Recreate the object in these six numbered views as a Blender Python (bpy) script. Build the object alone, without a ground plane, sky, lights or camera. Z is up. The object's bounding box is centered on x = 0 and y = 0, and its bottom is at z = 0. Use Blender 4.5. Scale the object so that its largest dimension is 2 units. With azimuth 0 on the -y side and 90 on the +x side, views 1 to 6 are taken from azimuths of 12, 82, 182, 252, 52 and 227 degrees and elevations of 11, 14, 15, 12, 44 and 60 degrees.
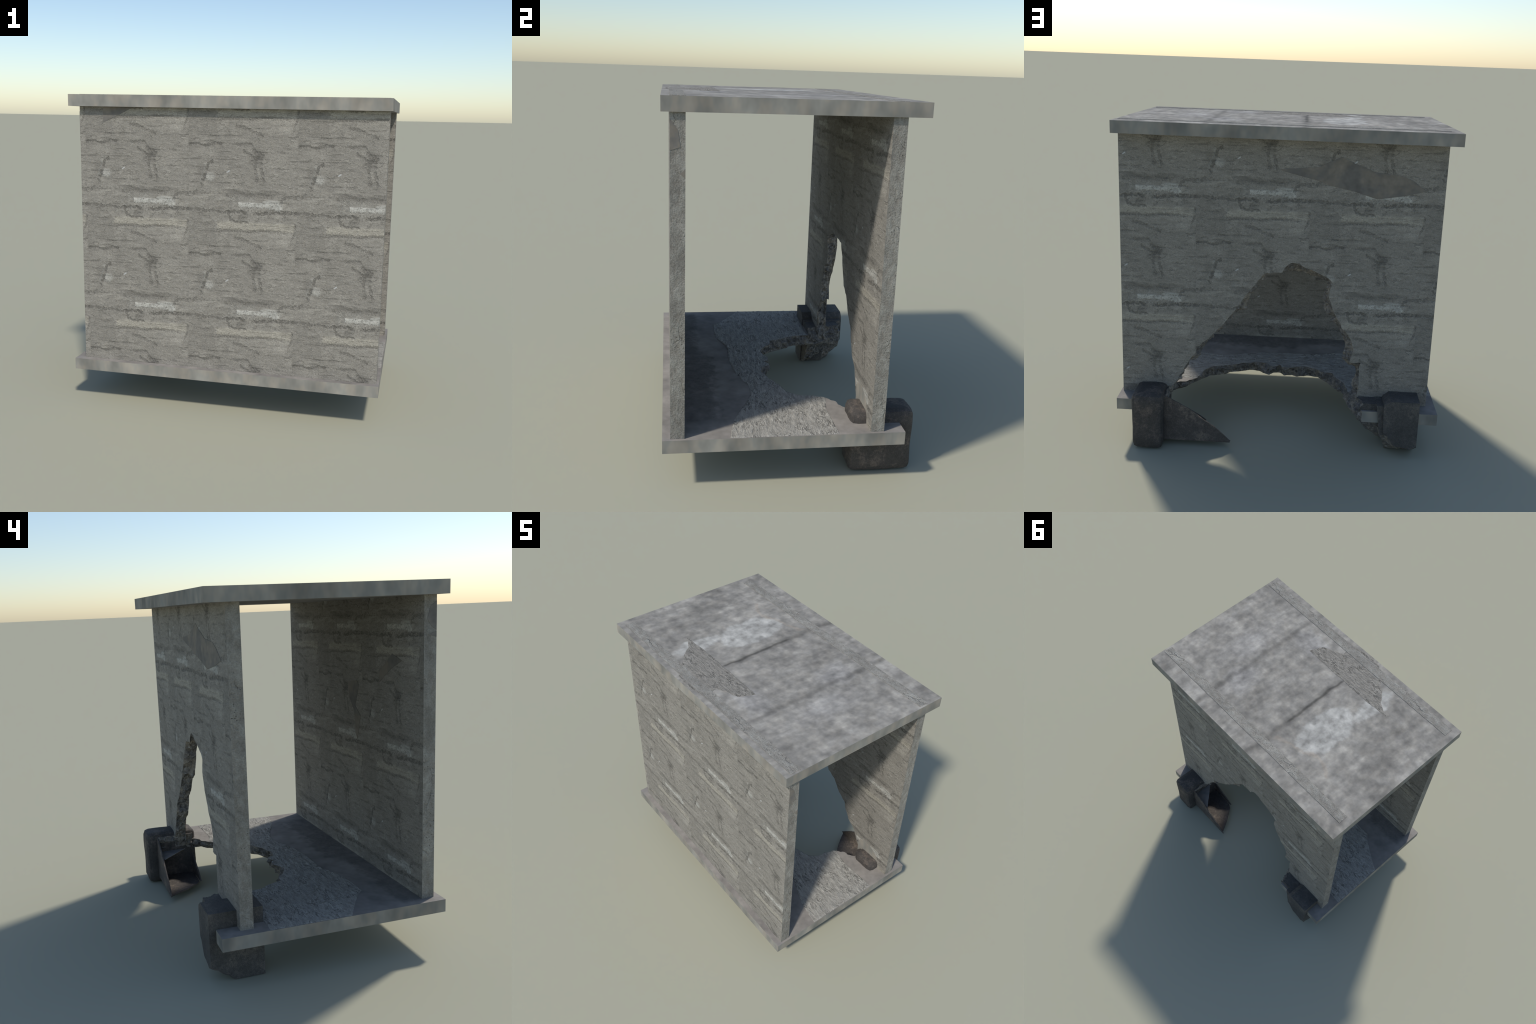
"""A ruined board-marked concrete shelter: two slabs, two walls, one of them
blown out at its foot, and the dark stumps of a footing beam."""
import bpy, bmesh, math, random
from mathutils import Vector, noise, geometry

SEED = 7
# ------------------------------------------------------------------ sizes (m)
SLAB_X = 0.990
SLAB_Y0, SLAB_Y1 = -0.680, 0.592
ROOF_Z0, ROOF_Z1 = 1.9262, 1.9978
FLOOR_Z0, FLOOR_Z1 = 0.222, 0.294
WALL_X0, WALL_X1 = -0.933, 0.975
WALL_TOP = 2.0
WALL_FOOT = 0.25
FRONT_Y0, FRONT_Y1 = -0.639, -0.567
BACK_Y0, BACK_Y1 = 0.408, 0.479
TILE = 0.675          # one formwork print on the walls

for o in list(bpy.data.objects):
    bpy.data.objects.remove(o, do_unlink=True)


# =====================================================================
#  small node-building helper
# =====================================================================
class Sock:
    """A node socket (or constant) with arithmetic."""
    def __init__(self, g, s):
        self.g, self.s = g, s

    def __add__(self, o): return self.g.math('ADD', self, o)
    def __radd__(self, o): return self.g.math('ADD', o, self)
    def __sub__(self, o): return self.g.math('SUBTRACT', self, o)
    def __rsub__(self, o): return self.g.math('SUBTRACT', o, self)
    def __mul__(self, o): return self.g.math('MULTIPLY', self, o)
    def __rmul__(self, o): return self.g.math('MULTIPLY', o, self)
    def __truediv__(self, o): return self.g.math('DIVIDE', self, o)
    def __neg__(self): return self.g.math('MULTIPLY', self, -1.0)


class Graph:
    def __init__(self, tree):
        self.t = tree

    def node(self, kind, **props):
        n = self.t.nodes.new(kind)
        for k, v in props.items():
            setattr(n, k, v)
        return n

    def put(self, inp, v):
        if isinstance(v, Sock):
            self.t.links.new(v.s, inp)
        elif v is not None:
            if isinstance(v, (tuple, list)) and len(v) == 3 and inp.type == 'RGBA':
                v = (*v, 1.0)
            inp.default_value = v

    def math(self, op, a, b=None, c=None, clamp=False):
        n = self.node('ShaderNodeMath', operation=op, use_clamp=clamp)
        self.put(n.inputs[0], a)
        if b is not None:
            self.put(n.inputs[1], b)
        if c is not None:
            self.put(n.inputs[2], c)
        return Sock(self, n.outputs[0])

    def vmath(self, op, a, b=None, scale=None):
        n = self.node('ShaderNodeVectorMath', operation=op)
        self.put(n.inputs[0], a)
        if b is not None:
            self.put(n.inputs[1], b)
        if scale is not None:
            self.put(n.inputs['Scale'], scale)
        out = 'Value' if op in ('DOT_PRODUCT', 'LENGTH', 'DISTANCE') else 'Vector'
        return Sock(self, n.outputs[out])

    def vec(self, x, y, z=0.0):
        n = self.node('ShaderNodeCombineXYZ')
        for i, v in enumerate((x, y, z)):
            self.put(n.inputs[i], v)
        return Sock(self, n.outputs[0])

    def split(self, v):
        n = self.node('ShaderNodeSeparateXYZ')
        self.put(n.inputs[0], v)
        return [Sock(self, n.outputs[i]) for i in range(3)]

    def step(self, x, lo, hi, out_lo=0.0, out_hi=1.0):
        n = self.node('ShaderNodeMapRange', interpolation_type='SMOOTHSTEP', clamp=False)
        for i, v in enumerate((x, lo, hi, out_lo, out_hi)):
            self.put(n.inputs[i], v)
        return Sock(self, n.outputs[0])

    def noise(self, v, scale, detail=3.0, rough=0.55, distort=0.0, color=False):
        n = self.node('ShaderNodeTexNoise', noise_dimensions='3D')
        self.put(n.inputs['Vector'], v)
        n.inputs['Scale'].default_value = scale
        n.inputs['Detail'].default_value = detail
        n.inputs['Roughness'].default_value = rough
        n.inputs['Distortion'].default_value = distort
        return Sock(self, n.outputs['Color' if color else 'Fac'])

    def voronoi(self, v, scale, feature='F1', out='Distance', rand=1.0):
        n = self.node('ShaderNodeTexVoronoi', feature=feature)
        self.put(n.inputs['Vector'], v)
        n.inputs['Scale'].default_value = scale
        n.inputs['Randomness'].default_value = rand
        return Sock(self, n.outputs[out])

    def mix(self, fac, a, b, blend='MIX'):
        n = self.node('ShaderNodeMix', data_type='RGBA', blend_type=blend, clamp_result=False)
        self.put(n.inputs[0], fac)
        self.put(n.inputs[6], a)
        self.put(n.inputs[7], b)
        return Sock(self, n.outputs[2])

    def box(self, u, v, u0, u1, v0, v1, soft=0.006):
        """soft-edged rectangle mask"""
        a = self.step(u, u0 - soft, u0 + soft)
        b = self.step(u, u1 - soft, u1 + soft, 1.0, 0.0)
        c = self.step(v, v0 - soft, v0 + soft)
        d = self.step(v, v1 - soft, v1 + soft, 1.0, 0.0)
        return a * b * c * d

    def blob(self, u, v, cu, cv, ru, rv, soft=0.35):
        a = (u - cu) / ru
        b = (v - cv) / rv
        d = self.math('SQRT', a * a + b * b)
        return self.step(d, 1.0 - soft, 1.0 + soft, 1.0, 0.0)

    def segment(self, p, a, b):
        """distance from p to the straight piece a-b"""
        A = (a[0], a[1], 0.0)
        d = (b[0] - a[0], b[1] - a[1], 0.0)
        L2 = max(d[0] ** 2 + d[1] ** 2, 1e-9)
        pa = self.vmath('SUBTRACT', p, A)
        h = self.math('MULTIPLY', self.vmath('DOT_PRODUCT', pa, d), 1.0 / L2)
        h = self.math('MAXIMUM', self.math('MINIMUM', h, 1.0), 0.0)
        along = self.vmath('SCALE', (-d[0], -d[1], 0.0), scale=h)
        return self.vmath('LENGTH', self.vmath('ADD', along, pa))

    def gray(self, v):
        n = self.node('ShaderNodeCombineColor')
        for i in range(3):
            self.put(n.inputs[i], v)
        return Sock(self, n.outputs[0])

    def swing(self, n, k):
        """1 + k * (n - 0.5): a noise turned into a brightness factor"""
        return self.math('MULTIPLY_ADD', n, float(k), 1.0 - 0.5 * k)

    def stroke(self, p, pts, width, jag=None):
        d = None
        for a, b in zip(pts, pts[1:]):
            s = self.segment(p, a, b)
            d = s if d is None else self.math('MINIMUM', d, s)
        if jag is not None:
            d = d + jag
        return self.step(d, width * 0.15, width, 1.0, 0.0)

    def bump(self, height, strength, dist, normal=None):
        n = self.node('ShaderNodeBump')
        n.inputs['Strength'].default_value = strength
        n.inputs['Distance'].default_value = dist
        self.put(n.inputs['Height'], height)
        if normal is not None:
            self.put(n.inputs['Normal'], normal)
        return Sock(self, n.outputs[0])


def new_material(name):
    m = bpy.data.materials.new(name)
    m.use_nodes = True
    g = Graph(m.node_tree)
    m.node_tree.nodes.clear()
    out = g.node('ShaderNodeOutputMaterial')
    bsdf = g.node('ShaderNodeBsdfPrincipled')
    m.node_tree.links.new(bsdf.outputs[0], out.inputs[0])
    tc = g.node('ShaderNodeTexCoord')
    P = Sock(g, tc.outputs['Object'])
    return m, g, bsdf, P


def finish(g, bsdf, color, normal, rough=0.9, spec=0.25):
    g.put(bsdf.inputs['Base Color'], color)
    g.put(bsdf.inputs['Roughness'], rough)
    bsdf.inputs['Specular IOR Level'].default_value = spec
    if normal is not None:
        g.put(bsdf.inputs['Normal'], normal)


# =====================================================================
#  materials
# =====================================================================
WALL_BASE = (0.289, 0.269, 0.232)
SLAB_BASE = (0.278, 0.263, 0.232)


def build_wall_group():
    """Formwork print that repeats every TILE metres: board grooves, a plaster
    smear, a ledge line, a gouge, a drip, cracks.  Input: (u, v) in metres from
    the top left corner of a plaster smear; output: colour and height."""
    grp = bpy.data.node_groups.new('board_marked_concrete', 'ShaderNodeTree')
    grp.interface.new_socket('Vector', in_out='INPUT', socket_type='NodeSocketVector')
    grp.interface.new_socket('Color', in_out='OUTPUT', socket_type='NodeSocketColor')
    grp.interface.new_socket('Height', in_out='OUTPUT', socket_type='NodeSocketFloat')
    g = Graph(grp)
    gi = g.node('NodeGroupInput')
    go = g.node('NodeGroupOutput')
    P = Sock(g, gi.outputs[0])
    x, y, _ = g.split(P)
    u = g.math('WRAP', x, 0.360, 0.360 - TILE)
    v = g.math('WRAP', y, 0.075, 0.075 - TILE)
    T = g.vec(u, v, 0.0)
    nx = g.noise(T, 38, 3, 0.6) - 0.5
    ny = g.noise(g.vmath('ADD', T, (3.1, 7.7, 1.3)), 38, 3, 0.6) - 0.5
    wu = u + nx * 0.020
    wv = v + ny * 0.020
    p2 = g.vec(wu, wv, 0.0)

    # --- general mottling and grain (stretched along the boards)
    cloud = g.noise(T, 5.5, 4, 0.6)
    streak = g.noise(g.vmath('MULTIPLY', T, (0.45, 1.3, 1.0)), 34, 5, 0.65)
    fine = g.noise(T, 190, 4, 0.7)
    grit = g.noise(T, 75, 4, 0.7)
    h = 0.50 * streak + 0.35 * fine + 0.30 * cloud + 0.45 * grit
    jag = (grit - 0.5) * 0.028 + (fine - 0.5) * 0.016
    mid = g.noise(T, 20, 3, 0.6)
    tone = g.swing(cloud, 0.55) * g.swing(streak, 0.8) * g.swing(fine, 1.35) * g.swing(grit, 0.62) * g.swing(mid, 0.45)
    h = h + 0.5 * mid
    vein = g.math('ABSOLUTE', g.noise(g.vmath('MULTIPLY', T, (0.55, 1.3, 1.0)), 15, 4, 0.65) - 0.5)
    vein = g.step(vein + (fine - 0.5) * 0.03, 0.0, 0.020, 1.0, 0.0) * g.step(mid, 0.45, 0.60)
    tone = tone * (1.0 - vein * 0.17)
    h = h - vein * 0.35
    tone = tone * g.swing(g.noise(P, 420, 2, 0.6), 0.55)
    # --- board grooves
    saw = g.math('ABSOLUTE', g.math('WRAP', v + (g.noise(T, 9, 2) - 0.5) * 0.03, 0.0235, -0.0235))
    groove = g.step(saw + jag * 0.4, 0.0, 0.0065, 1.0, 0.0) * g.step(g.noise(g.vmath('MULTIPLY', T, (0.5, 1.6, 1.0)), 12, 2), 0.45, 0.62)
    h = h - groove * 0.22
    acc = 1.0 - groove * 0.22

    # --- soft areas: (kind, numbers, softness, change of tone, change of height)
    for kind, q, soft, dt, dh in (
            ('box', (-0.132, 0.350, -0.172, -0.125), 0.010, 0.17, 0.08),      # pale band
            ('box', (-0.100, 0.342, -0.265, -0.172), 0.018, 0.06, 0.0),
            ('blob', (0.300, -0.205, 0.075, 0.050), 0.5, 0.10, 0.0),
            ('box', (0.352, 0.500, -0.620, -0.125), 0.014, -0.08, 0.0),       # dark columns
            ('box', (-0.400, -0.140, -0.340, -0.125), 0.014, -0.08, 0.0),
            ('box', (-0.100, 0.300, 0.030, 0.072), 0.014, -0.10, -0.05),
            ('blob', (-0.235, -0.500, 0.030, 0.048), 0.7, -0.17, -0.2),       # gouge hollow
            ('blob', (0.030, -0.098, 0.030, 0.024), 0.5, -0.13, -0.15),
            ('blob', (0.110, -0.405, 0.034, 0.050), 0.7, -0.18, -0.15),       # drip stain
            ('blob', (-0.250, 0.000, 0.050, 0.040), 0.5, 0.07, 0.05)):
        if kind == 'box':
            m = g.box(wu + jag, wv + jag, *q, soft)
        else:
            m = g.blob(wu, wv, *q, soft)
        acc = acc + m * dt
        if dh:
            h = h + m * dh
    # --- drawn marks: cracks, ledges, gouges
    lines = None
    for pts, width, k in (
            ([(-0.32, -0.056), (-0.225, -0.059), (-0.150, -0.062), (-0.082, -0.072)], 0.011, .40),
            ([(-0.082, -0.070), (-0.067, -0.062), (0.017, -0.060), (0.045, -0.069)], 0.013, .60),
            ([(0.105, -0.069), (0.20, -0.062), (0.288, -0.058), (0.37, -0.057)], 0.013, .60),
            ([(-0.061, -0.080), (-0.040, -0.122), (0.049, -0.125)], 0.011, .46),
            ([(0.05, -0.075), (0.012, -0.095), (0.005, -0.115)], 0.012, .25),
            ([(-0.134, -0.180), (-0.023, -0.177), (0.184, -0.171), (0.312, -0.175)], 0.009, .34),
            ([(-0.012, -0.222), (0.035, -0.232), (0.085, -0.256), (0.145, -0.277)], 0.011, .40),
            ([(-0.011, -0.331), (0.040, -0.331), (0.066, -0.328), (0.086, -0.352), (0.105, -0.376),
              (0.135, -0.385), (0.146, -0.400)], 0.014, .38),
            ([(0.032, -0.368), (0.059, -0.392), (0.096, -0.403), (0.122, -0.401)], 0.012, .42),
            ([(0.110, -0.405), (0.101, -0.465), (0.112, -0.548)], 0.011, .32),
            ([(0.137, -0.395), (0.139, -0.473), (0.156, -0.548)], 0.010, .32),
            ([(-0.166, -0.434), (-0.194, -0.452), (-0.204, -0.496), (-0.226, -0.552), (-0.232, -0.580)], 0.012, .52),
            ([(0.262, -0.01), (0.268, 0.022), (0.301, 0.042), (0.356, 0.038)], 0.010, .36),
            ([(-0.315, 0.045), (-0.29, 0.035), (-0.265, 0.06)], 0.010, .36),
            ([(-0.075, 0.038), (-0.052, 0.008), (-0.048, -0.034)], 0.013, .18),
            ([(-0.045, 0.04), (-0.012, 0.02), (-0.008, -0.034)], 0.012, .18),
            ([(-0.315, -0.336), (-0.261, -0.331), (-0.223, -0.342), (-0.150, -0.325), (-0.111, -0.327)], 0.011, .40),
            ([(0.352, -0.125), (0.347, -0.185), (0.330, -0.245)], 0.009, .28),
            ([(-0.10, 0.074), (0.026, 0.046), (0.10, 0.039), (0.225, 0.056)], 0.020, .22)):
        q = g.stroke(p2, pts, width * 1.05, jag) * (k * 0.70)
        lines = q if lines is None else g.math('MAXIMUM', lines, q)
    lines = lines * (0.25 + 0.75 * g.step(g.noise(T, 45, 3), 0.36, 0.58))
    h = h - lines * 1.5
    acc = acc * (1.0 - lines)
    tone = tone * acc
    # --- pale matter: plaster smear, flakes, grit
    jy = wv + jag * 0.9
    white = g.box(wu, jy, 0.0, 0.155, -0.029, -0.002, 0.005)
    white = g.math('MAXIMUM', white, g.blob(wu + jag, jy, 0.205, -0.010, 0.060, 0.026, 0.25))
    white = g.math('MAXIMUM', white, g.blob(wu + jag, jy, 0.248, -0.026, 0.026, 0.020, 0.3))
    h = h + white * 0.18
    pale = white * g.step(grit, 0.34, 0.56, 0.28, 0.85)
    pale = g.math('MAXIMUM', pale, g.box(wu, wv, -0.05, 0.12, -0.05, 0.03, 0.02) * 0.15)
    flake = g.blob(wu + jag * 1.5, wv + jag, -0.182, -0.528, 0.032, 0.024, 0.35)
    h = h + flake * 0.2
    pale = g.math('MAXIMUM', pale, flake * 0.5)
    lip = g.stroke(p2, [(-0.205, -0.448), (-0.216, -0.496), (-0.238, -0.552)], 0.010, jag)
    h = h + lip * 0.25
    pale = g.math('MAXIMUM', pale, lip * 0.30)
    band = g.box(wu, wv, -0.132, 0.350, -0.172, -0.125, 0.007) * 0.6
    dot = g.stroke(T, [(-0.072, -0.498), (-0.060, -0.490)], 0.006) * 0.8
    tint = g.mix(band, WALL_BASE, (0.335, 0.308, 0.252))
    tint = g.mix(pale, tint, (0.460, 0.446, 0.400))
    tint = g.mix(dot, tint, (0.60, 0.60, 0.58))
    col = g.mix(1.0, tint, g.gray(tone), 'MULTIPLY')
    g.put(go.inputs[0], col)
    g.put(go.inputs[1], h)
    return grp


WALL_GROUP = build_wall_group()


def wall_material(name, sign, anchor_u, anchor_v, strength=0.75):
    """sign +1: u runs along +x (face looks to -y); -1: along -x."""
    m, g, bsdf, P = new_material(name)
    x, y, z = g.split(P)
    uv = g.vec(x * float(sign) - anchor_u, z - anchor_v, 0.0)
    n = g.node('ShaderNodeGroup')
    n.node_tree = WALL_GROUP
    g.put(n.inputs[0], uv)
    col = Sock(g, n.outputs[0])
    hgt = Sock(g, n.outputs[1])
    finish(g, bsdf, col, g.bump(hgt, strength, 0.010), 0.92, 0.2)
    return m


def edge_concrete(name, vertical=True, base=(0.308, 0.286, 0.246)):
    """pitted, stained plain concrete on the ends and tops of the walls"""
    m, g, bsdf, P = new_material(name)
    s = g.vmath('MULTIPLY', P, (1.0, 1.0, 0.6) if vertical else (0.6, 1.0, 1.0))
    big = g.noise(s, 7, 3, 0.55)
    mid = g.noise(s, 34, 4, 0.6)
    fine = g.noise(P, 130, 4, 0.65)
    pits = g.step(g.voronoi(P, 60), 0.05, 0.20, 1.0, 0.0) * g.step(big, 0.46, 0.60)
    crack = g.step(g.voronoi(g.vmath('ADD', s, g.vmath('SCALE', g.noise(P, 14, 3, color=True), scale=0.06)),
                             9, 'DISTANCE_TO_EDGE'), 0.0, 0.035, 1.0, 0.0)
    stain = g.step(g.noise(g.vmath('MULTIPLY', P, (1.5, 1.5, 1.0)), 5.0, 3, 0.6), 0.40, 0.62)
    tone = g.swing(big, 0.7) * g.swing(mid, 0.9) * g.swing(fine, 1.1) * (0.88 + 0.16 * stain)
    crack = crack * g.step(big, 0.50, 0.62)
    tone = tone * (1.0 - pits * 0.55) * (1.0 - crack * 0.22)
    tint = g.mix(g.step(mid, 0.35, 0.65), base, (base[0] * 0.97, base[1] * 1.0, base[2] * 1.02))
    col = g.vmath('MULTIPLY', tint, g.vec(tone, tone, tone))
    h = 0.9 * mid + 0.6 * fine - pits * 0.8 - crack * 0.4
    finish(g, bsdf, col, g.bump(h, 0.9, 0.010), 0.93, 0.1)
    return m


def slab_side(name, base=SLAB_BASE):
    """soft, smeared stains on the slab edges"""
    m, g, bsdf, P = new_material(name)
    s = g.vmath('MULTIPLY', P, (1.0, 1.0, 0.55))
    a = g.noise(s, 6, 2, 0.5)
    b = g.noise(s, 17, 2, 0.5)
    tone = g.swing(a, 1.2) * g.swing(b, 0.7)
    tint = g.mix(g.step(b, 0.4, 0.62), (base[0] * 0.98, base[1] * 1.0, base[2] * 1.0),
                 (base[0] * 1.03, base[1] * 0.995, base[2] * 0.95))
    finish(g, bsdf, g.vmath('MULTIPLY', tint, g.vec(tone, tone, tone)), g.bump(b, 0.15, 0.01), 0.92, 0.1)
    return m


def roof_top():
    m, g, bsdf, P = new_material('weathered_roof_concrete')
    x, y, z = g.split(P)
    wob = g.vmath('SUBTRACT', g.noise(P, 9, 3, 0.6, color=True), (0.5, 0.5, 0.5))
    pw = g.vmath('ADD', P, g.vmath('SCALE', wob, scale=0.10))
    wx, wy, _ = g.split(pw)
    big = g.noise(P, 3.2, 3, 0.55)
    mid = g.noise(P, 14, 3, 0.55)
    lump = g.noise(P, 30, 2, 0.5)
    sm = g.noise(P, 52, 1, 0.5)
    # boards run along y: stains stretched that way
    along = g.noise(g.vmath('MULTIPLY', P, (1.6, 0.45, 1.0)), 9, 3, 0.55)
    blur = g.noise(g.vmath('MULTIPLY', P, (1.0, 0.8, 1.0)), 17, 1.5, 0.5)
    tone = g.swing(big, 0.75) * g.swing(mid, 0.80) * g.swing(blur, 0.80) * g.swing(lump, 0.40)
    tone = tone * g.swing(along, 0.7) * g.swing(g.noise(g.vmath('MULTIPLY', P, (1.3, 0.7, 1.0)), 6.5, 3, 0.6), 0.8)
    # joints across the roof
    jx = x + (g.noise(P, 6, 2) - 0.5) * 0.05
    j1 = g.step(g.math('ABSOLUTE', jx + 0.112), 0.004, 0.045, 1.0, 0.0) * g.step(y, -0.36, -0.30)
    j1b = g.step(g.math('ABSOLUTE', jx + 0.112), 0.0, 0.016, 1.0, 0.0) * g.box(x, y, -1, 1, -0.36, 0.20, 0.03)
    j2 = g.step(g.math('ABSOLUTE', jx - 0.462), 0.002, 0.036, 1.0, 0.0)
    streak = g.box(wx, wy, -0.26, -0.20, 0.03, 0.10, 0.012)
    dark = g.blob(wx, wy, -0.75, -0.25, 0.16, 0.36, 0.8)
    tone = tone * (1.0 - j1 * 0.30) * (1.0 - j1b * 0.45) * (1.0 - j2 * 0.34) * (1.0 - streak * 0.3) * (1.0 - dark * 0.10)
    white = g.math('MAXIMUM', g.blob(wx, wy, -0.345, 0.05, 0.14, 0.25, 0.12),
                   g.blob(wx, wy, -0.42, -0.36, 0.065, 0.20, 0.2))
    white = white * g.step(mid, 0.25, 0.55, 0.45, 1.0)
    glow = g.math('MAXIMUM', g.blob(wx, wy, 0.40, 0.20, 0.09, 0.13, 0.6), g.blob(wx, wy, 0.28, -0.42, 0.16, 0.08, 0.6))
    glow = g.math('MAXIMUM', glow, g.blob(wx, wy, 0.62, -0.05, 0.10, 0.22, 0.7) * 0.7)
    base = g.mix(g.step(mid, 0.4, 0.65), (0.282, 0.268, 0.238), (0.290, 0.272, 0.236))
    vein = g.stroke(g.vec(wx, wy, 0.0), [(-0.16, 0.35), (-0.33, 0.30), (-0.50, 0.24), (-0.62, 0.30)], 0.022)
    col = g.mix(white * 0.72, base, (0.455, 0.445, 0.405))
    col = g.mix(glow * 0.30, col, (0.40, 0.39, 0.38))
    col = g.mix(vein * 0.45, col, (0.36, 0.31, 0.25))
    col = g.vmath('MULTIPLY', col, g.vec(tone, tone, tone))
    h = 0.6 * lump + 0.5 * mid - j1b * 0.8 - j2 * 0.4
    finish(g, bsdf, col, g.bump(h, 0.22, 0.012), 0.93, 0.1)
    return m


def floor_top():
    m, g, bsdf, P = new_material('stained_floor_concrete')
    x, y, z = g.split(P)
    big = g.noise(P, 4.0, 3, 0.5)
    mid = g.noise(P, 15, 3, 0.55)
    lumps = g.noise(g.vmath('MULTIPLY', P, (1.0, 0.7, 1.0)), 34, 3, 0.6)
    tone = g.swing(big, 0.8) * g.swing(mid, 0.7)
    lumpy = g.box(x, y + (mid - 0.5) * 0.12, -0.10, 0.80, -0.57, -0.37, 0.03)
    lumpy = g.math('MAXIMUM', lumpy, g.box(x, y + (mid - 0.5) * 0.12, -0.95, -0.15, -0.58, -0.44, 0.03) * 0.8)
    tone = tone * (1.0 - lumpy * (0.10 + 0.35 * (1.0 - lumps)))
    tint = g.mix(big, (0.262, 0.244, 0.222), (0.276, 0.251, 0.219))
    col = g.vmath('MULTIPLY', tint, g.vec(tone, tone, tone))
    h = 0.35 * mid + lumps * (0.25 + 1.3 * lumpy)
    finish(g, bsdf, col, g.bump(h, 0.45, 0.012), 0.93, 0.1)
    return m


def eroded_layer(name, base):
    """exposed, ribbed aggregate where the surface has flaked off"""
    m, g, bsdf, P = new_material(name)
    s = g.vmath('MULTIPLY', P, (0.45, 1.5, 1.0))
    rib = g.noise(s, 42, 4, 0.65)
    fine = g.noise(P, 150, 4, 0.65)
    mid = g.noise(P, 11, 3, 0.55)
    tear = g.math('ABSOLUTE', g.noise(s, 24, 3, 0.6, 0.8) - 0.5)
    crack = g.step(tear, 0.0, 0.030, 1.0, 0.0) * g.step(mid, 0.42, 0.58)
    tone = g.swing(rib, 1.3) * g.swing(fine, 0.8) * g.swing(mid, 0.5) * (1.0 - 0.45 * crack)
    col = g.vmath('MULTIPLY', base, g.vec(tone, tone, tone))
    h = 1.2 * rib + 0.6 * fine - crack * 0.7
    finish(g, bsdf, col, g.bump(h, 0.8, 0.010), 0.95, 0.08)
    return m


def fracture():
    """raw broken concrete, brown where the aggregate shows"""
    m, g, bsdf, P = new_material('broken_concrete')
    a = g.noise(P, 16, 4, 0.6, 0.6)
    b = g.noise(P, 60, 4, 0.65)
    v = g.voronoi(g.vmath('ADD', P, g.vmath('SCALE', g.noise(P, 40, 2, color=True), scale=0.03)), 48)
    tone = g.swing(a, 1.3) * g.swing(b, 1.3) * (0.70 + 0.55 * v)
    tint = g.mix(g.step(a, 0.40, 0.62), (0.190, 0.176, 0.160), (0.235, 0.205, 0.165))
    tint = g.mix(g.step(b, 0.56, 0.68) * 0.5, tint, (0.33, 0.32, 0.31))
    col = g.vmath('MULTIPLY', tint, g.vec(tone, tone, tone))
    finish(g, bsdf, col, g.bump(b + 0.6 * v + 0.5 * a, 0.9, 0.012), 0.92, 0.2)
    return m


def footing_material(name, base=(0.072, 0.064, 0.057), brown=(0.132, 0.106, 0.086), amount=0.8):
    m, g, bsdf, P = new_material(name)
    a = g.noise(P, 9, 4, 0.6)
    b = g.noise(P, 60, 4, 0.65)
    f = g.noise(P, 240, 3, 0.7)
    speck = g.step(g.noise(P, 330, 2, 0.6), 0.60, 0.72)
    tone = g.swing(a, 0.9) * g.swing(b, 1.0) * g.swing(f, 1.3)
    col = g.mix(g.step(a + (b - 0.5) * 0.5, 0.48, 0.72) * amount, base, brown)
    col = g.vmath('MULTIPLY', col, g.vec(tone, tone, tone))
    col = g.mix(speck * 0.22, col, (0.30, 0.27, 0.24))
    finish(g, bsdf, col, g.bump(0.6 * b + 0.6 * f, 0.6, 0.006), 0.80, 0.35)
    return m


def smooth_patch_material():
    m, g, bsdf, P = new_material('smooth_dark_render')
    a = g.noise(P, 8, 3, 0.55)
    b = g.noise(P, 30, 3, 0.55)
    tone = g.swing(a, 0.9) * g.swing(b, 0.6)
    tint = g.mix(g.step(a, 0.42, 0.58), (0.178, 0.166, 0.148), (0.205, 0.182, 0.150))
    col = g.vmath('MULTIPLY', tint, g.vec(tone, tone, tone))
    finish(g, bsdf, col, g.bump(b, 0.1, 0.01), 0.85, 0.25)
    return m


M_FRONT_OUT = wall_material('front_wall_outer_face', 1, 0.093, 1.372)
M_FRONT_IN = wall_material('front_wall_inner_face', -1, -0.135, 1.109)
M_BACK_OUT = wall_material('back_wall_outer_face', -1, -0.202, 1.621)
M_BACK_IN = wall_material('back_wall_inner_face', 1, 0.618, 1.12)
M_END = edge_concrete('wall_end_concrete')
M_TOP = edge_concrete('wall_top_concrete', False, (0.312, 0.292, 0.252))
M_SIDE = slab_side('slab_edge_concrete')
M_UNDER = slab_side('slab_underside_concrete', (0.24, 0.23, 0.22))
M_ROOF = roof_top()
M_FLOOR = floor_top()
M_ERODED = eroded_layer('eroded_floor_surface', (0.385, 0.366, 0.322))
M_ERODED_ROOF = eroded_layer('eroded_roof_surface', (0.282, 0.264, 0.228))
M_BREAK = fracture()
M_FOOT = footing_material('dark_footing_concrete')
M_FOOT2 = footing_material('grey_footing_concrete', (0.092, 0.086, 0.078), (0.138, 0.120, 0.100), 0.6)
M_SHELL = footing_material('footing_shell_concrete', (0.096, 0.083, 0.073), (0.165, 0.134, 0.108), 0.8)
M_PATCH = smooth_patch_material()


# =====================================================================
#  geometry helpers
# =====================================================================
ROOT = bpy.data.objects.new('ruined_concrete_shelter', None)
bpy.context.scene.collection.objects.link(ROOT)
ROOT['label'] = 'ruined grey concrete shelter with blown-out wall and floor'
ROOT['category'] = 'concrete ruin'


def add(name, mesh, parent=ROOT):
    o = bpy.data.objects.new(name, mesh)
    bpy.context.scene.collection.objects.link(o)
    o.parent = parent
    return o


def nz(x, y, z, s):
    return noise.noise(Vector((x * s + 11.3, y * s - 4.1, z * s + 7.7)))


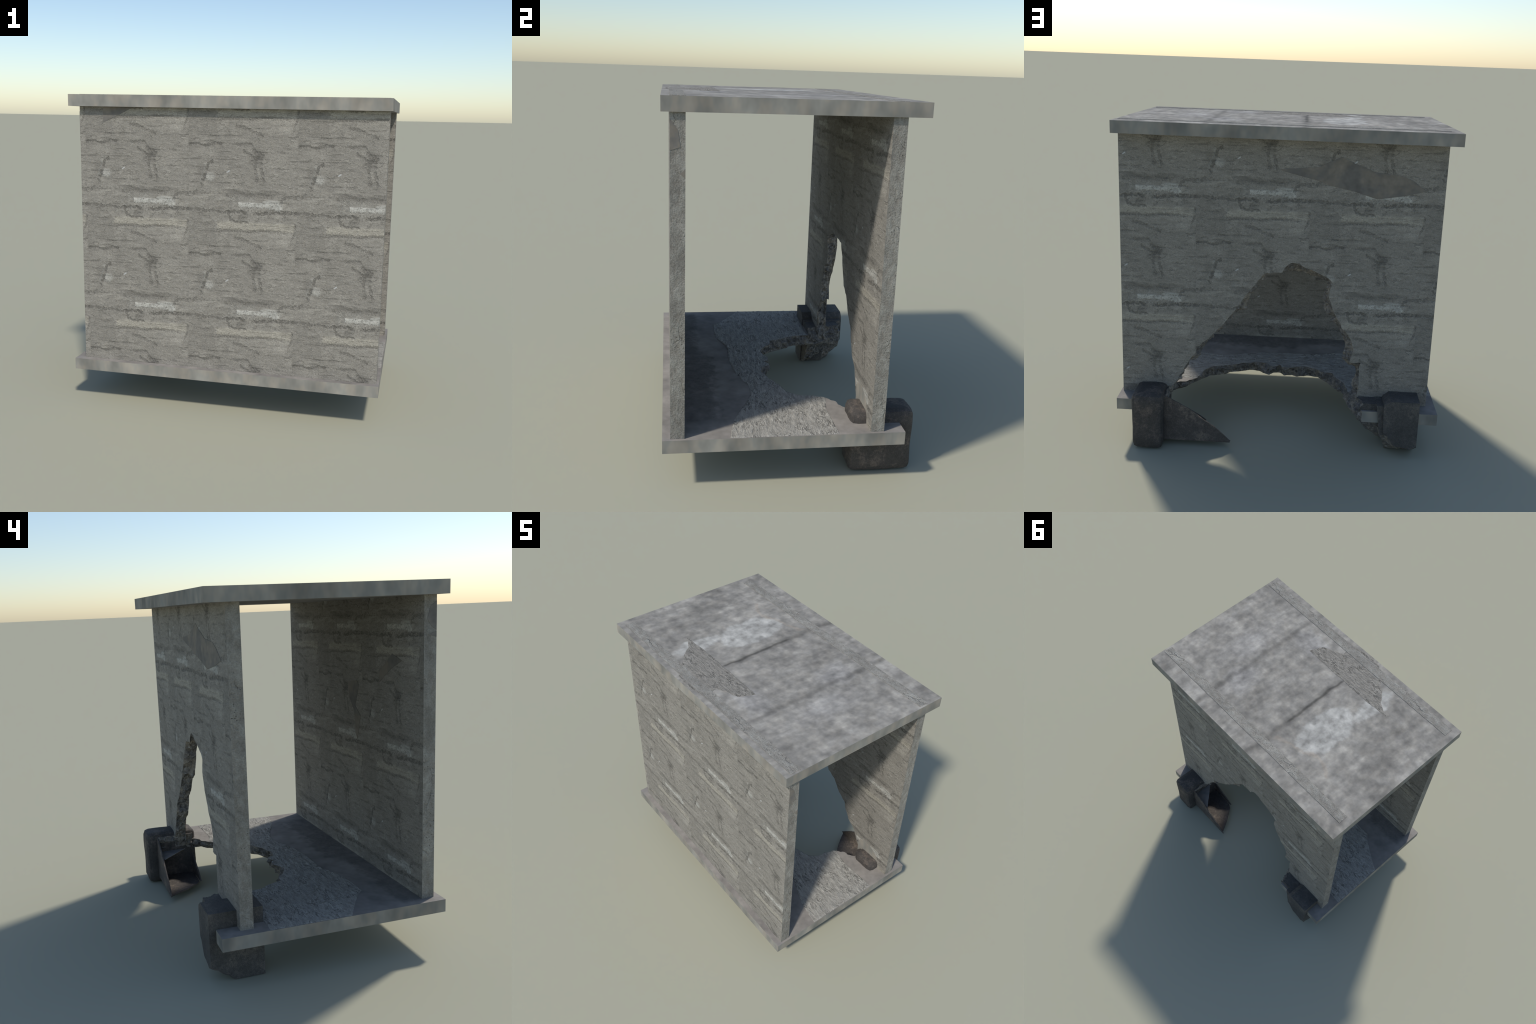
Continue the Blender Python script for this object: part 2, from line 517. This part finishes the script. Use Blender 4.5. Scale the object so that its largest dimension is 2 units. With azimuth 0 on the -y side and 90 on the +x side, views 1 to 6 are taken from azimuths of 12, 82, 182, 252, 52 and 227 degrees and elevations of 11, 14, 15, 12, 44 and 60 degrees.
def fract(x, y, z, s, octaves=4):
    t, a = 0.0, 1.0
    for i in range(octaves):
        t += a * nz(x, y, z, s)
        s *= 2.1
        a *= 0.55
    return t


def resample(pts, n):
    d = [0.0]
    for a, b in zip(pts, pts[1:]):
        d.append(d[-1] + math.dist(a, b))
    out, j = [], 0
    for i in range(n):
        t = d[-1] * i / (n - 1)
        while j < len(pts) - 2 and d[j + 1] < t:
            j += 1
        k = (t - d[j]) / max(d[j + 1] - d[j], 1e-9)
        out.append((pts[j][0] + (pts[j + 1][0] - pts[j][0]) * k, pts[j][1] + (pts[j + 1][1] - pts[j][1]) * k))
    return out


def matched(A, B, marksA, marksB, spacing):
    """resample two outlines to the same count, stretch by stretch"""
    ra, rb = [], []
    ma, mb = [0] + marksA + [len(A) - 1], [0] + marksB + [len(B) - 1]
    for i in range(len(ma) - 1):
        sa, sb = A[ma[i]:ma[i + 1] + 1], B[mb[i]:mb[i + 1] + 1]
        L = sum(math.dist(p, q) for p, q in zip(sa, sa[1:]))
        n = max(4, int(L / spacing))
        pa, pb = resample(sa, n), resample(sb, n)
        if i:
            pa, pb = pa[1:], pb[1:]
        ra += pa
        rb += pb
    return ra, rb


def roughen(pts, amp, seed, keep_ends=True):
    out = []
    n = len(pts)
    for i, (a, b) in enumerate(pts):
        w = min(1.0, i / 4.0, (n - 1 - i) / 4.0) if keep_ends else 1.0
        out.append((a + amp * w * fract(a, b, seed, 28, 3), b + amp * w * fract(a, b, seed + 31, 28, 3)))
    return out


def ragged(pts, amp, seed, step):
    out = []
    n = len(pts)
    for i in range(n):
        a, b = pts[i], pts[(i + 1) % n]
        k = max(1, int(math.dist(a, b) / step))
        for j in range(k):
            t = j / k
            x, y = a[0] + (b[0] - a[0]) * t, a[1] + (b[1] - a[1]) * t
            out.append((x + amp * fract(x, y, seed, 40, 2), y + amp * fract(x, y, seed + 5, 40, 2)))
    return out


def slab_with_bite(name, A, B, frameA, frameB, place, depthA, depthB, mats, seed, rows=9, amp=0.015):
    """A plate whose outline carries a broken bite.  A, B: bite outlines on the
    two faces; frameA/B: the remaining corners, from the end of the bite round
    to its start.  place(a, b, depth) -> 3D.  mats: faceA, faceB, straight edges
    (one per edge), fracture."""
    me = bpy.data.meshes.new(name)
    bm = bmesh.new()
    nA = len(A)
    grid = []
    for r in range(rows + 1):
        t = r / rows
        row = []
        for i in range(nA):
            a = A[i][0] * (1 - t) + B[i][0] * t
            b = A[i][1] * (1 - t) + B[i][1] * t
            i0, i1 = max(0, i - 2), min(nA - 1, i + 2)
            tx = (A[i1][0] - A[i0][0]) * (1 - t) + (B[i1][0] - B[i0][0]) * t
            ty = (A[i1][1] - A[i0][1]) * (1 - t) + (B[i1][1] - B[i0][1]) * t
            L = math.hypot(tx, ty) or 1.0
            nx, ny = -ty / L, tx / L
            bulge = math.sin(math.pi * t)
            w = min(1.0, i / 3.0, (nA - 1 - i) / 3.0)
            d = depthA * (1 - t) + depthB * t
            f = 1.3 * fract(a, b, d + seed, 19, 4) + 0.9 * abs(nz(a, b, d + seed, 52)) - 0.25
            off = amp * min(1.0, bulge * 1.5) * w * (f * 1.35)
            a += nx * off
            b += ny * off
            dd = d + (depthB - depthA) * 0.07 * bulge * w * fract(a, b, d - seed, 30, 2)
            row.append(bm.verts.new(place(a, b, dd)))
        grid.append(row)
    fA = [bm.verts.new(place(a, b, depthA)) for a, b in frameA]
    fB = [bm.verts.new(place(a, b, depthB)) for a, b in frameB]

    def face(vs, mat):
        try:
            f = bm.faces.new(vs)
            f.material_index = mat
            return f
        except ValueError:
            return None

    for r in range(rows):
        for i in range(nA - 1):
            q = (grid[r][i], grid[r][i + 1], grid[r + 1][i + 1], grid[r + 1][i])
            face((q[0], q[1], q[2]), 3)
            face((q[0], q[2], q[3]), 3)
    # the two big faces
    for verts, mat, pts in ((grid[0] + fA, 0, A + frameA), (grid[-1] + fB, 1, B + frameB)):
        tris = geometry.tessellate_polygon([[Vector((p[0], p[1], 0)) for p in pts]])
        for t in tris:
            face([verts[k] for k in t], mat)
    # straight edges: end of bite -> frame ... frame -> start of bite
    loopA = [[g[-1] for g in grid]] + [[a, b] for a, b in zip(fA, fB)] + [[g[0] for g in grid]]
    for k in range(len(loopA) - 1):
        p, q = loopA[k], loopA[k + 1]
        poly = list(p) + list(reversed(q))
        face(poly, 2 if k not in mats.get('edge_override', {}) else mats['edge_override'][k])
    bmesh.ops.recalc_face_normals(bm, faces=bm.faces)
    bm.to_mesh(me)
    bm.free()
    for m in mats['list']:
        me.materials.append(m)
    return me


def box_mesh(name, x0, x1, y0, y1, z0, z1, bevel=0.0, segments=2, cuts=0, mats=(), pick=None):
    me = bpy.data.meshes.new(name)
    bm = bmesh.new()
    bmesh.ops.create_cube(bm, size=1.0)
    for v in bm.verts:
        v.co = Vector((x0 + (v.co.x + .5) * (x1 - x0), y0 + (v.co.y + .5) * (y1 - y0), z0 + (v.co.z + .5) * (z1 - z0)))
    if bevel:
        bmesh.ops.bevel(bm, geom=bm.edges[:], offset=bevel, segments=segments, affect='EDGES', profile=0.5)
    if cuts:
        bmesh.ops.subdivide_edges(bm, edges=bm.edges[:], cuts=cuts, use_grid_fill=True)
    bmesh.ops.recalc_face_normals(bm, faces=bm.faces)
    bm.normal_update()
    if pick:
        for f in bm.faces:
            f.material_index = pick(f.normal)
    bm.to_mesh(me)
    bm.free()
    for m in mats:
        me.materials.append(m)
    return me


def plate_mesh(name, pts, place, d0, d1, mat):
    """flat polygonal plate between two depths"""
    me = bpy.data.meshes.new(name)
    bm = bmesh.new()
    a = [bm.verts.new(place(p, q, d0)) for p, q in pts]
    b = [bm.verts.new(place(p, q, d1)) for p, q in pts]
    n = len(pts)
    tris = geometry.tessellate_polygon([[Vector((p[0], p[1], 0)) for p in pts]])
    for t in tris:
        bm.faces.new([a[k] for k in t])
        bm.faces.new([b[k] for k in t])
    for i in range(n):
        j = (i + 1) % n
        bm.faces.new((a[i], a[j], b[j], b[i]))
    bmesh.ops.recalc_face_normals(bm, faces=bm.faces)
    bm.to_mesh(me)
    bm.free()
    me.materials.append(mat)
    return me


def relief_sheet(name, outline, spacing, height, z_edge, mat, seed):
    """a crust inside an outline, its relief given by height(x, y)"""
    rnd = random.Random(seed)
    n = len(outline)
    poly = []
    for i in range(n):
        a, b = outline[i], outline[(i + 1) % n]
        k = max(1, int(math.dist(a, b) / (spacing * 1.5)))
        for j in range(k):
            poly.append((a[0] + (b[0] - a[0]) * j / k, a[1] + (b[1] - a[1]) * j / k))

    def inside(x, y):
        c = False
        j = n - 1
        for i in range(n):
            xi, yi = outline[i]
            xj, yj = outline[j]
            if (yi > y) != (yj > y) and x < (xj - xi) * (y - yi) / (yj - yi) + xi:
                c = not c
            j = i
        return c
    xs = [p[0] for p in outline]
    ys = [p[1] for p in outline]
    pts = [Vector(p) for p in poly]
    nb = len(pts)
    y = min(ys)
    while y < max(ys):
        x = min(xs)
        while x < max(xs):
            px, py = x + rnd.uniform(-.35, .35) * spacing, y + rnd.uniform(-.35, .35) * spacing
            if inside(px, py):
                pts.append(Vector((px, py)))
            x += spacing
        y += spacing
    v, e, f, *_ = geometry.delaunay_2d_cdt(pts, [(i, (i + 1) % nb) for i in range(nb)], [], 1, 1e-5)
    me = bpy.data.meshes.new(name)
    keys = {(round(p.x, 5), round(p.y, 5)) for p in pts[:nb]}
    co = []
    for p in v:
        z = z_edge if (round(p.x, 5), round(p.y, 5)) in keys else z_edge + height(p.x, p.y)
        co.append((p.x, p.y, z))
    me.from_pydata(co, [], [list(t) for t in f])
    me.update()
    bm = bmesh.new()
    bm.from_mesh(me)
    for fc in bm.faces:
        if fc.normal.z < 0:
            fc.normal_flip()
        fc.smooth = True
    bm.to_mesh(me)
    bm.free()
    me.materials.append(mat)
    return me


# =====================================================================
#  roof slab
# =====================================================================
roof = add('roof_slab', box_mesh('roof_slab', -SLAB_X, SLAB_X, SLAB_Y0, SLAB_Y1, ROOF_Z0, ROOF_Z1,
                                 mats=(M_ROOF, M_SIDE, M_UNDER),
                                 pick=lambda n: 0 if n.z > .5 else (2 if n.z < -.5 else 1)))

ROOF_SCAR = [(-0.552, -0.363), (-0.33, -0.352), (-0.032, -0.355), (0.265, -0.360), (0.240, -0.420), (0.217, -0.467),
             (0.155, -0.490), (0.098, -0.516), (0.067, -0.530), (0.075, -0.564), (-0.290, -0.564), (-0.302, -0.557),
             (-0.345, -0.520), (-0.400, -0.468), (-0.436, -0.420), (-0.480, -0.395)]
ROOF_SCAR2 = [(0.10, -0.640), (-0.02, -0.644), (-0.20, -0.644), (-0.187, -0.658), (-0.120, -0.668), (-0.078, -0.674),
              (0.0, -0.655)]


def scar_relief(x, y):
    return 0.0008 + 0.0011 * max(-0.6, min(1.0, fract(x * 1.6, y * 0.8, 3.0, 34, 4)))


add('eroded_roof_patch', relief_sheet('eroded_roof_patch', roughen(ragged(ROOF_SCAR, 0.004, 6.0, 0.012), 0.003, 1.0, False), 0.006, scar_relief, ROOF_Z1 + 0.0003, M_ERODED_ROOF, 3), roof)
add('eroded_roof_patch', relief_sheet('eroded_roof_patch', ROOF_SCAR2, 0.006, scar_relief, ROOF_Z1 + 0.0003, M_ERODED_ROOF, 4), roof)

# =====================================================================
#  floor slab with the crater bitten out of its back edge
# =====================================================================
FLOOR_BITE_TOP = [(0.700, 0.592), (0.698, 0.480), (0.692, 0.400), (0.690, 0.347), (0.648, 0.306), (0.602, 0.306),
                  (0.590, 0.280), (0.541, 0.242), (0.526, 0.174), (0.506, 0.090), (0.456, 0.042), (0.360, 0.012),
                  (0.270, -0.035), (0.200, -0.055), (0.173, -0.072), (0.100, -0.060), (0.072, -0.015), (0.045, -0.003),
                  (0.000, -0.037), (-0.012, -0.009), (-0.060, 0.001), (-0.107, -0.019), (-0.160, -0.036),
                  (-0.200, -0.022), (-0.249, -0.004), (-0.280, 0.040), (-0.361, 0.058), (-0.376, 0.110),
                  (-0.404, 0.168), (-0.430, 0.200), (-0.443, 0.260), (-0.458, 0.340), (-0.470, 0.420), (-0.490, 0.480),
                  (-0.520, 0.570), (-0.530, 0.592)]
FLOOR_BITE_BOTTOM = [(0.712, 0.592), (0.710, 0.450), (0.705, 0.370), (0.700, 0.290), (0.648, 0.256), (0.620, 0.210),
                     (0.536, 0.105), (0.485, 0.041), (0.385, 0.000), (0.350, -0.037), (0.285, -0.060),
                     (0.220, -0.093), (0.150, -0.080), (0.078, -0.019), (0.046, -0.066), (0.000, -0.073),
                     (-0.029, -0.022), (-0.081, -0.042), (-0.113, -0.015), (-0.192, -0.042), (-0.264, -0.029),
                     (-0.291, 0.004), (-0.356, 0.100), (-0.400, 0.180), (-0.430, 0.208), (-0.440, 0.250),
                     (-0.444, 0.303), (-0.460, 0.423), (-0.490, 0.500), (-0.530, 0.592)]
fa, fb = matched(FLOOR_BITE_TOP, FLOOR_BITE_BOTTOM, [14, 24], [11, 20], 0.009)
fa, fb = roughen(fa, 0.006, 1.0), roughen(fb, 0.007, 2.0)
corners = [(-SLAB_X, SLAB_Y1), (-SLAB_X, SLAB_Y0), (SLAB_X, SLAB_Y0), (SLAB_X, SLAB_Y1)]
floor = add('floor_slab', slab_with_bite('floor_slab', fa, fb, corners, corners, lambda a, b, d: (a, b, d),
                                         FLOOR_Z1, FLOOR_Z0,
                                         {'list': (M_FLOOR, M_UNDER, M_SIDE, M_BREAK)}, 5.0))

bite_part = [p for p in fa if p[0] < 0.56 and p[1] < 0.345]
crust = [(-0.986, -0.120), (-0.862, -0.193), (-0.76, -0.26), (-0.691, -0.318), (-0.55, -0.322), (-0.422, -0.316),
         (-0.30, -0.272), (-0.228, -0.253), (-0.05, -0.262), (0.173, -0.240), (0.28, -0.205), (0.376, -0.170),
         (0.480, -0.172), (0.609, -0.220), (0.70, -0.262), (0.797, -0.295), (0.90, -0.322), (0.986, -0.334),
         (0.986, 0.240), (0.85, 0.232), (0.703, 0.226)]
crust = roughen(crust, 0.006, 9.0)
crust = crust + [(p[0], p[1] - 0.004) for p in bite_part] + [(-0.47, 0.332), (-0.80, 0.33), (-0.986, 0.335)]


def crust_relief(x, y):
    ribs = fract(x * 0.42, y * 1.7, 0.5, 22, 4)
    blocks = fract(x * 1.3, y * 1.0, 4.0, 30, 3)
    c = 1.0 - min(1.0, abs(nz(x * 0.55, y * 1.6, 9.0, 16)) * 9.0)
    h = 0.0026 + 0.0026 * ribs + 0.0016 * blocks - 0.0028 * c
    return max(0.0006, min(0.0065, h))


add('eroded_floor_crust', relief_sheet('eroded_floor_crust', crust, 0.0062, crust_relief, FLOOR_Z1 + 0.0004, M_ERODED, 5), floor)

# thin tongue of the slab's underside left hanging inside the footing shell
add('slab_tongue', plate_mesh('slab_tongue', [(0.712, 0.590), (0.513, 0.591), (0.563, 0.542), (0.617, 0.487),
                                              (0.673, 0.433), (0.712, 0.385)],
                              lambda a, b, d: (a, b, d), 0.2222, 0.2265, M_UNDER), floor)

# =====================================================================
#  walls
# =====================================================================
def wall_pick(n):
    if n.y < -.5:
        return 0
    if n.y > .5:
        return 1
    return 3 if n.z > .5 else 2


front = add('wall', box_mesh('wall', WALL_X0, WALL_X1, FRONT_Y0, FRONT_Y1, WALL_FOOT, WALL_TOP,
                             mats=(M_FRONT_OUT, M_FRONT_IN, M_END, M_TOP), pick=wall_pick))

BITE_OUT = [(0.690, 0.250), (0.677, 0.331), (0.638, 0.372), (0.614, 0.422), (0.594, 0.443), (0.576, 0.489), (0.549, 0.536),
            (0.519, 0.569), (0.509, 0.602), (0.468, 0.651), (0.441, 0.670), (0.415, 0.697), (0.387, 0.728),
            (0.321, 0.806), (0.279, 0.861), (0.263, 0.883), (0.208, 0.976), (0.163, 1.030), (0.132, 1.076),
            (0.113, 1.098), (0.100, 1.109), (0.081, 1.118), (0.049, 1.116), (0.023, 1.124), (-0.003, 1.119),
            (-0.018, 1.152), (-0.037, 1.173), (-0.056, 1.186), (-0.108, 1.183), (-0.142, 1.158), (-0.194, 1.142),
            (-0.241, 1.119), (-0.291, 1.096), (-0.309, 1.074), (-0.306, 1.054), (-0.290, 0.995), (-0.309, 0.927),
            (-0.328, 0.885), (-0.350, 0.855), (-0.384, 0.786), (-0.408, 0.760), (-0.440, 0.714), (-0.462, 0.659),
            (-0.451, 0.615), (-0.448, 0.604), (-0.442, 0.562), (-0.464, 0.563), (-0.511, 0.564), (-0.504, 0.541),
            (-0.503, 0.498), (-0.506, 0.454), (-0.504, 0.406), (-0.503, 0.372), (-0.498, 0.339), (-0.495, 0.250)]
BITE_IN = [(0.690, 0.250), (0.655, 0.331), (0.640, 0.351), (0.579, 0.487), (0.513, 0.529), (0.455, 0.624), (0.441, 0.676),
           (0.395, 0.710), (0.361, 0.738), (0.344, 0.756), (0.297, 0.826), (0.224, 0.868), (0.213, 0.888),
           (0.161, 0.979), (0.144, 1.031), (0.118, 1.062), (0.093, 1.106), (-0.010, 1.110), (-0.060, 1.117),
           (-0.126, 1.114), (-0.194, 1.089), (-0.247, 1.074), (-0.284, 1.062), (-0.280, 1.024), (-0.253, 0.963),
           (-0.259, 0.913), (-0.271, 0.875), (-0.319, 0.846), (-0.328, 0.803), (-0.349, 0.790), (-0.398, 0.695),
           (-0.412, 0.645), (-0.402, 0.579), (-0.425, 0.528), (-0.484, 0.510), (-0.490, 0.476), (-0.481, 0.420),
           (-0.480, 0.364), (-0.478, 0.300), (-0.478, 0.250)]
wo, wi = matched(BITE_OUT, BITE_IN, [20, 33, 45, 47], [16, 22, 32, 34], 0.008)
wo, wi = roughen(wo, 0.0045, 3.0), roughen(wi, 0.0045, 4.0)
wall_corners = [(WALL_X0, WALL_FOOT), (WALL_X0, WALL_TOP), (WALL_X1, WALL_TOP), (WALL_X1, WALL_FOOT)]
back = add('wall', slab_with_bite('wall', wo, wi, wall_corners, wall_corners, lambda a, b, d: (a, d, b),
                                  BACK_Y1, BACK_Y0,
                                  {'list': (M_BACK_OUT, M_BACK_IN, M_END, M_BREAK, M_TOP), 'edge_override': {2: 4}},
                                  8.0, amp=0.015))

# smooth render left on the walls as angular plates
PROUD = 0.0016
place_y = lambda a, b, d: (a, d, b)
place_x = lambda a, b, d: (d, a, b)
BASE_SMEAR = [(0.652, 0.300), (0.648, 0.395), (0.668, 0.440), (0.763, 0.454), (0.816, 0.437), (0.875, 0.376), (0.888, 0.300)]
PATCHES = [
    (front, place_y, FRONT_Y0, -1, [(-0.776, 1.924), (-0.580, 1.924), (-0.664, 1.882), (-0.777, 1.830)]),
    (back, place_y, BACK_Y0, -1, BASE_SMEAR),
    (back, place_y, BACK_Y1, +1, [(0.027, 1.745), (-0.193, 1.767), (-0.323, 1.831), (-0.392, 1.799), (-0.520, 1.751),
                                  (-0.680, 1.735), (-0.750, 1.704), (-0.822, 1.651), (-0.700, 1.619), (-0.543, 1.593),
                                  (-0.411, 1.632), (-0.266, 1.662), (-0.214, 1.683), (0.007, 1.734)]),
    (front, place_y, FRONT_Y1, +1, [(-0.595, 1.617), (-0.706, 1.584), (-0.586, 1.534), (-0.439, 1.446), (-0.440, 1.516),
                                    (-0.496, 1.546)]),
    (front, place_y, FRONT_Y1, +1, [(-0.020, 1.418), (-0.146, 1.437), (-0.177, 1.411), (-0.120, 1.277), (-0.194, 1.223),
                                    (-0.147, 1.067), (-0.126, 1.103), (-0.108, 1.242), (-0.032, 1.326)]),
    (front, place_x, WALL_X1, +1, [(-0.6385, 1.895), (-0.603, 1.847), (-0.590, 1.767), (-0.6385, 1.752)]),
    (front, place_x, WALL_X1, +1, [(-0.5675, 1.667), (-0.591, 1.644), (-0.5675, 1.622)]),
    (front, place_x, WALL_X0, -1, [(-0.6385, 1.894), (-0.602, 1.869), (-0.585, 1.805), (-0.608, 1.769), (-0.6385, 1.749)]),
    (front, place_x, WALL_X0, -1, [(-0.6385, 1.743), (-0.588, 1.726), (-0.6385, 1.713)]),
]
for parent, place, d, s, pts in PATCHES:
    add('smooth_patch', plate_mesh('smooth_patch', pts, place, d - s * 0.001, d + s * PROUD,
                                   M_SIDE if pts is BASE_SMEAR else M_PATCH), parent)

# =====================================================================
#  footing, right-hand stump: a rounded block and the hollow shell beside it
# =====================================================================
def rounded_block(name, x0, x1, y0, y1, z0, z1, bevel, mat, amp, seed, cuts=5):
    me = box_mesh(name, x0, x1, y0, y1, z0, z1, bevel, 2, cuts, (mat,))
    c = Vector(((x0 + x1) / 2, (y0 + y1) / 2, (z0 + z1) / 2))
    for v in me.vertices:
        d = (v.co - c).normalized()
        v.co += d * amp * fract(v.co.x, v.co.y, v.co.z + seed, 14, 3)
        v.co.z = max(v.co.z, 0.0)
    me.polygons.foreach_set('use_smooth', [True] * len(me.polygons))
    return me


foot_a = add('footing', rounded_block('footing', 0.692, 0.883, 0.328, 0.678, 0.001, 0.363, 0.034, M_FOOT, 0.004, 2.0))


shell_outer = ragged([(0.715, 0.036), (0.584, 0.045), (0.430, 0.045), (0.276, 0.046), (0.376, 0.139), (0.432, 0.176),
                      (0.536, 0.255), (0.615, 0.297), (0.673, 0.330), (0.715, 0.334)], 0.0018, 1.0, 0.02)
shell_inner = ragged([(0.715, 0.045), (0.480, 0.045), (0.462, 0.050), (0.500, 0.078), (0.577, 0.124), (0.645, 0.158),
                      (0.715, 0.200)], 0.0018, 2.0, 0.02)
shell_bottom = ragged([(0.715, 0.604), (0.280, 0.604), (0.296, 0.594), (0.363, 0.484), (0.445, 0.382), (0.482, 0.362),
                       (0.715, 0.358)], 0.0018, 3.0, 0.02)
add('footing_shell', plate_mesh('footing_shell', shell_outer, place_y, 0.598, 0.607, M_SHELL), foot_a)
add('footing_shell', plate_mesh('footing_shell', shell_inner, place_y, 0.350, 0.359, M_SHELL), foot_a)
add('footing_shell', plate_mesh('footing_shell', shell_bottom, lambda a, b, d: (a, b, d), 0.036, 0.045, M_SHELL), foot_a)


def break_block(name, x0, x1, y0, y1, z0, z1, face_x, mats, n=(6, 26, 14), seed=0.0, amp=0.008, lift=None):
    """a box whose -x or +x end is a torn face at face_x(y, z)"""
    me = bpy.data.meshes.new(name)
    bm = bmesh.new()
    ny, nzc = n[1], n[2]

    def P(i, j, end):
        y = y0 + (y1 - y0) * i / ny
        z = z0 + (z1 - z0) * j / nzc
        if lift:
            z = max(z, lift(y))
        if not end:
            return (x0, y, z)
        x = face_x(y, z) + amp * (1.1 * fract(y, z, seed, 22, 4) + 0.8 * abs(nz(y, z, seed, 60)) - 0.25)
        return (x, y, z)
    E = [[bm.verts.new(P(i, j, True)) for j in range(nzc + 1)] for i in range(ny + 1)]
    S = [[bm.verts.new(P(i, j, False)) for j in range(nzc + 1)] for i in range(ny + 1)]

    def face(vs, m):
        f = bm.faces.new(vs)
        f.material_index = m
    for i in range(ny):
        for j in range(nzc):
            face((E[i][j], E[i + 1][j], E[i + 1][j + 1]), 1)
            face((E[i][j], E[i + 1][j + 1], E[i][j + 1]), 1)
            face((S[i][j], S[i + 1][j], S[i + 1][j + 1], S[i][j + 1]), 0)
    for i in range(ny):
        for j in (0, nzc):
            face((E[i][j], E[i + 1][j], S[i + 1][j], S[i][j]), 0)
    for j in range(nzc):
        for i in (0, ny):
            face((E[i][j], E[i][j + 1], S[i][j + 1], S[i][j]), 0)
    bmesh.ops.recalc_face_normals(bm, faces=bm.faces)
    bm.to_mesh(me)
    bm.free()
    for m in mats:
        me.materials.append(m)
    return me


# short torn stub of the beam between block and slab
add('beam_stub', break_block('beam_stub', 0.735, 0.69, 0.350, 0.600, 0.262, 0.337,
                             lambda y, z: 0.684 + 0.03 * max(0.0, 0.30 - z) / 0.04, (M_FOOT, M_BREAK), seed=3.0, amp=0.010), foot_a)


# =====================================================================
#  footing, left-hand stump: squared block, step and beam torn off obliquely
# =====================================================================
def lerp_table(t, table):
    for (a, x), (b, y) in zip(table, table[1:]):
        if t <= b:
            k = max(0.0, min(1.0, (t - a) / (b - a)))
            return x + (y - x) * k
    return table[-1][1]


TEAR_INNER = [(0.00, -0.690), (0.03, -0.650), (0.065, -0.590), (0.10, -0.555), (0.15, -0.525), (0.20, -0.487),
              (0.25, -0.458), (0.295, -0.458), (0.31, -0.478), (0.338, -0.495)]
TEAR_OUTER = [(0.00, -0.780), (0.075, -0.725), (0.12, -0.690), (0.20, -0.620), (0.225, -0.560), (0.25, -0.525),
              (0.295, -0.515), (0.338, -0.530)]


def tear_x(y, z):
    k = max(0.0, min(1.0, (y - 0.36) / 0.21))
    k = k * k * (3 - 2 * k)
    return lerp_table(z, TEAR_INNER) * (1 - k) + lerp_table(z, TEAR_OUTER) * k


foot_b = add('footing', break_block('footing', -0.70, -0.5, 0.345, 0.576, 0.0, 0.338, tear_x, (M_FOOT2, M_BREAK),
                                    n=(6, 50, 70), seed=6.0, amp=0.020,
                                    lift=lambda y: max(0.0, (y - 0.47) * 0.85)))


def cap_mesh():
    """squared end block; its lower outer edge is knocked off"""
    me = bpy.data.meshes.new('end_block')
    bm = bmesh.new()
    prof = [(-0.872, 0.0), (-0.872, 0.383), (-0.697, 0.383), (-0.663, 0.357), (-0.657, 0.338), (-0.664, 0.10), (-0.690, 0.0)]
    ys = [0.336 + (0.630 - 0.336) * i / 48 for i in range(49)]
    # resample the profile finely so that the tear can bend it
    ring = []
    n = len(prof)
    for i in range(n):
        a, b = prof[i], prof[(i + 1) % n]
        k = max(1, int(math.dist(a, b) / 0.0075))
        ring += [(a[0] + (b[0] - a[0]) * j / k, a[1] + (b[1] - a[1]) * j / k) for j in range(k)]
    rows = []
    for y in ys:
        row = []
        for (x, z) in ring:
            floor_z = 0.0
            if y > 0.50:
                floor_z = (y - 0.50) / 0.13 * 0.088 + 0.016 * fract(x, y, 2.0, 20, 3) * min(1, (y - 0.5) / 0.03)
                floor_z += max(0.0, (x + 0.74)) * 1.15 * (y - 0.50) / 0.13
            zz = max(z, floor_z) if z < 0.25 else z
            row.append(bm.verts.new((x, y, zz)))
        rows.append(row)
    m = len(ring)
    for i in range(len(rows) - 1):
        for k in range(m):
            q = (rows[i][k], rows[i][(k + 1) % m], rows[i + 1][(k + 1) % m], rows[i + 1][k])
            try:
                f = bm.faces.new(q)
            except ValueError:
                continue
            f.material_index = 1 if max(v.co.z for v in q) < 0.16 and q[0].co.y > 0.50 and abs(f.calc_center_median().x + .872) > .004 else 0
    bm.faces.new(rows[0])
    bm.faces.new(list(reversed(rows[-1])))
    bmesh.ops.recalc_face_normals(bm, faces=bm.faces)
    bm.to_mesh(me)
    bm.free()
    me.materials.append(M_FOOT2)
    me.materials.append(M_BREAK)
    return me


add('end_block', cap_mesh(), foot_b)
add('beam_collar', break_block('beam_collar', -0.70, -0.62, 0.342, 0.612, 0.15, 0.342,
                               lambda y, z: -0.640 + 0.02 * (z - .15) / .19, (M_FOOT2, M_BREAK), n=(4, 20, 14), seed=1.0, amp=0.006), foot_b)
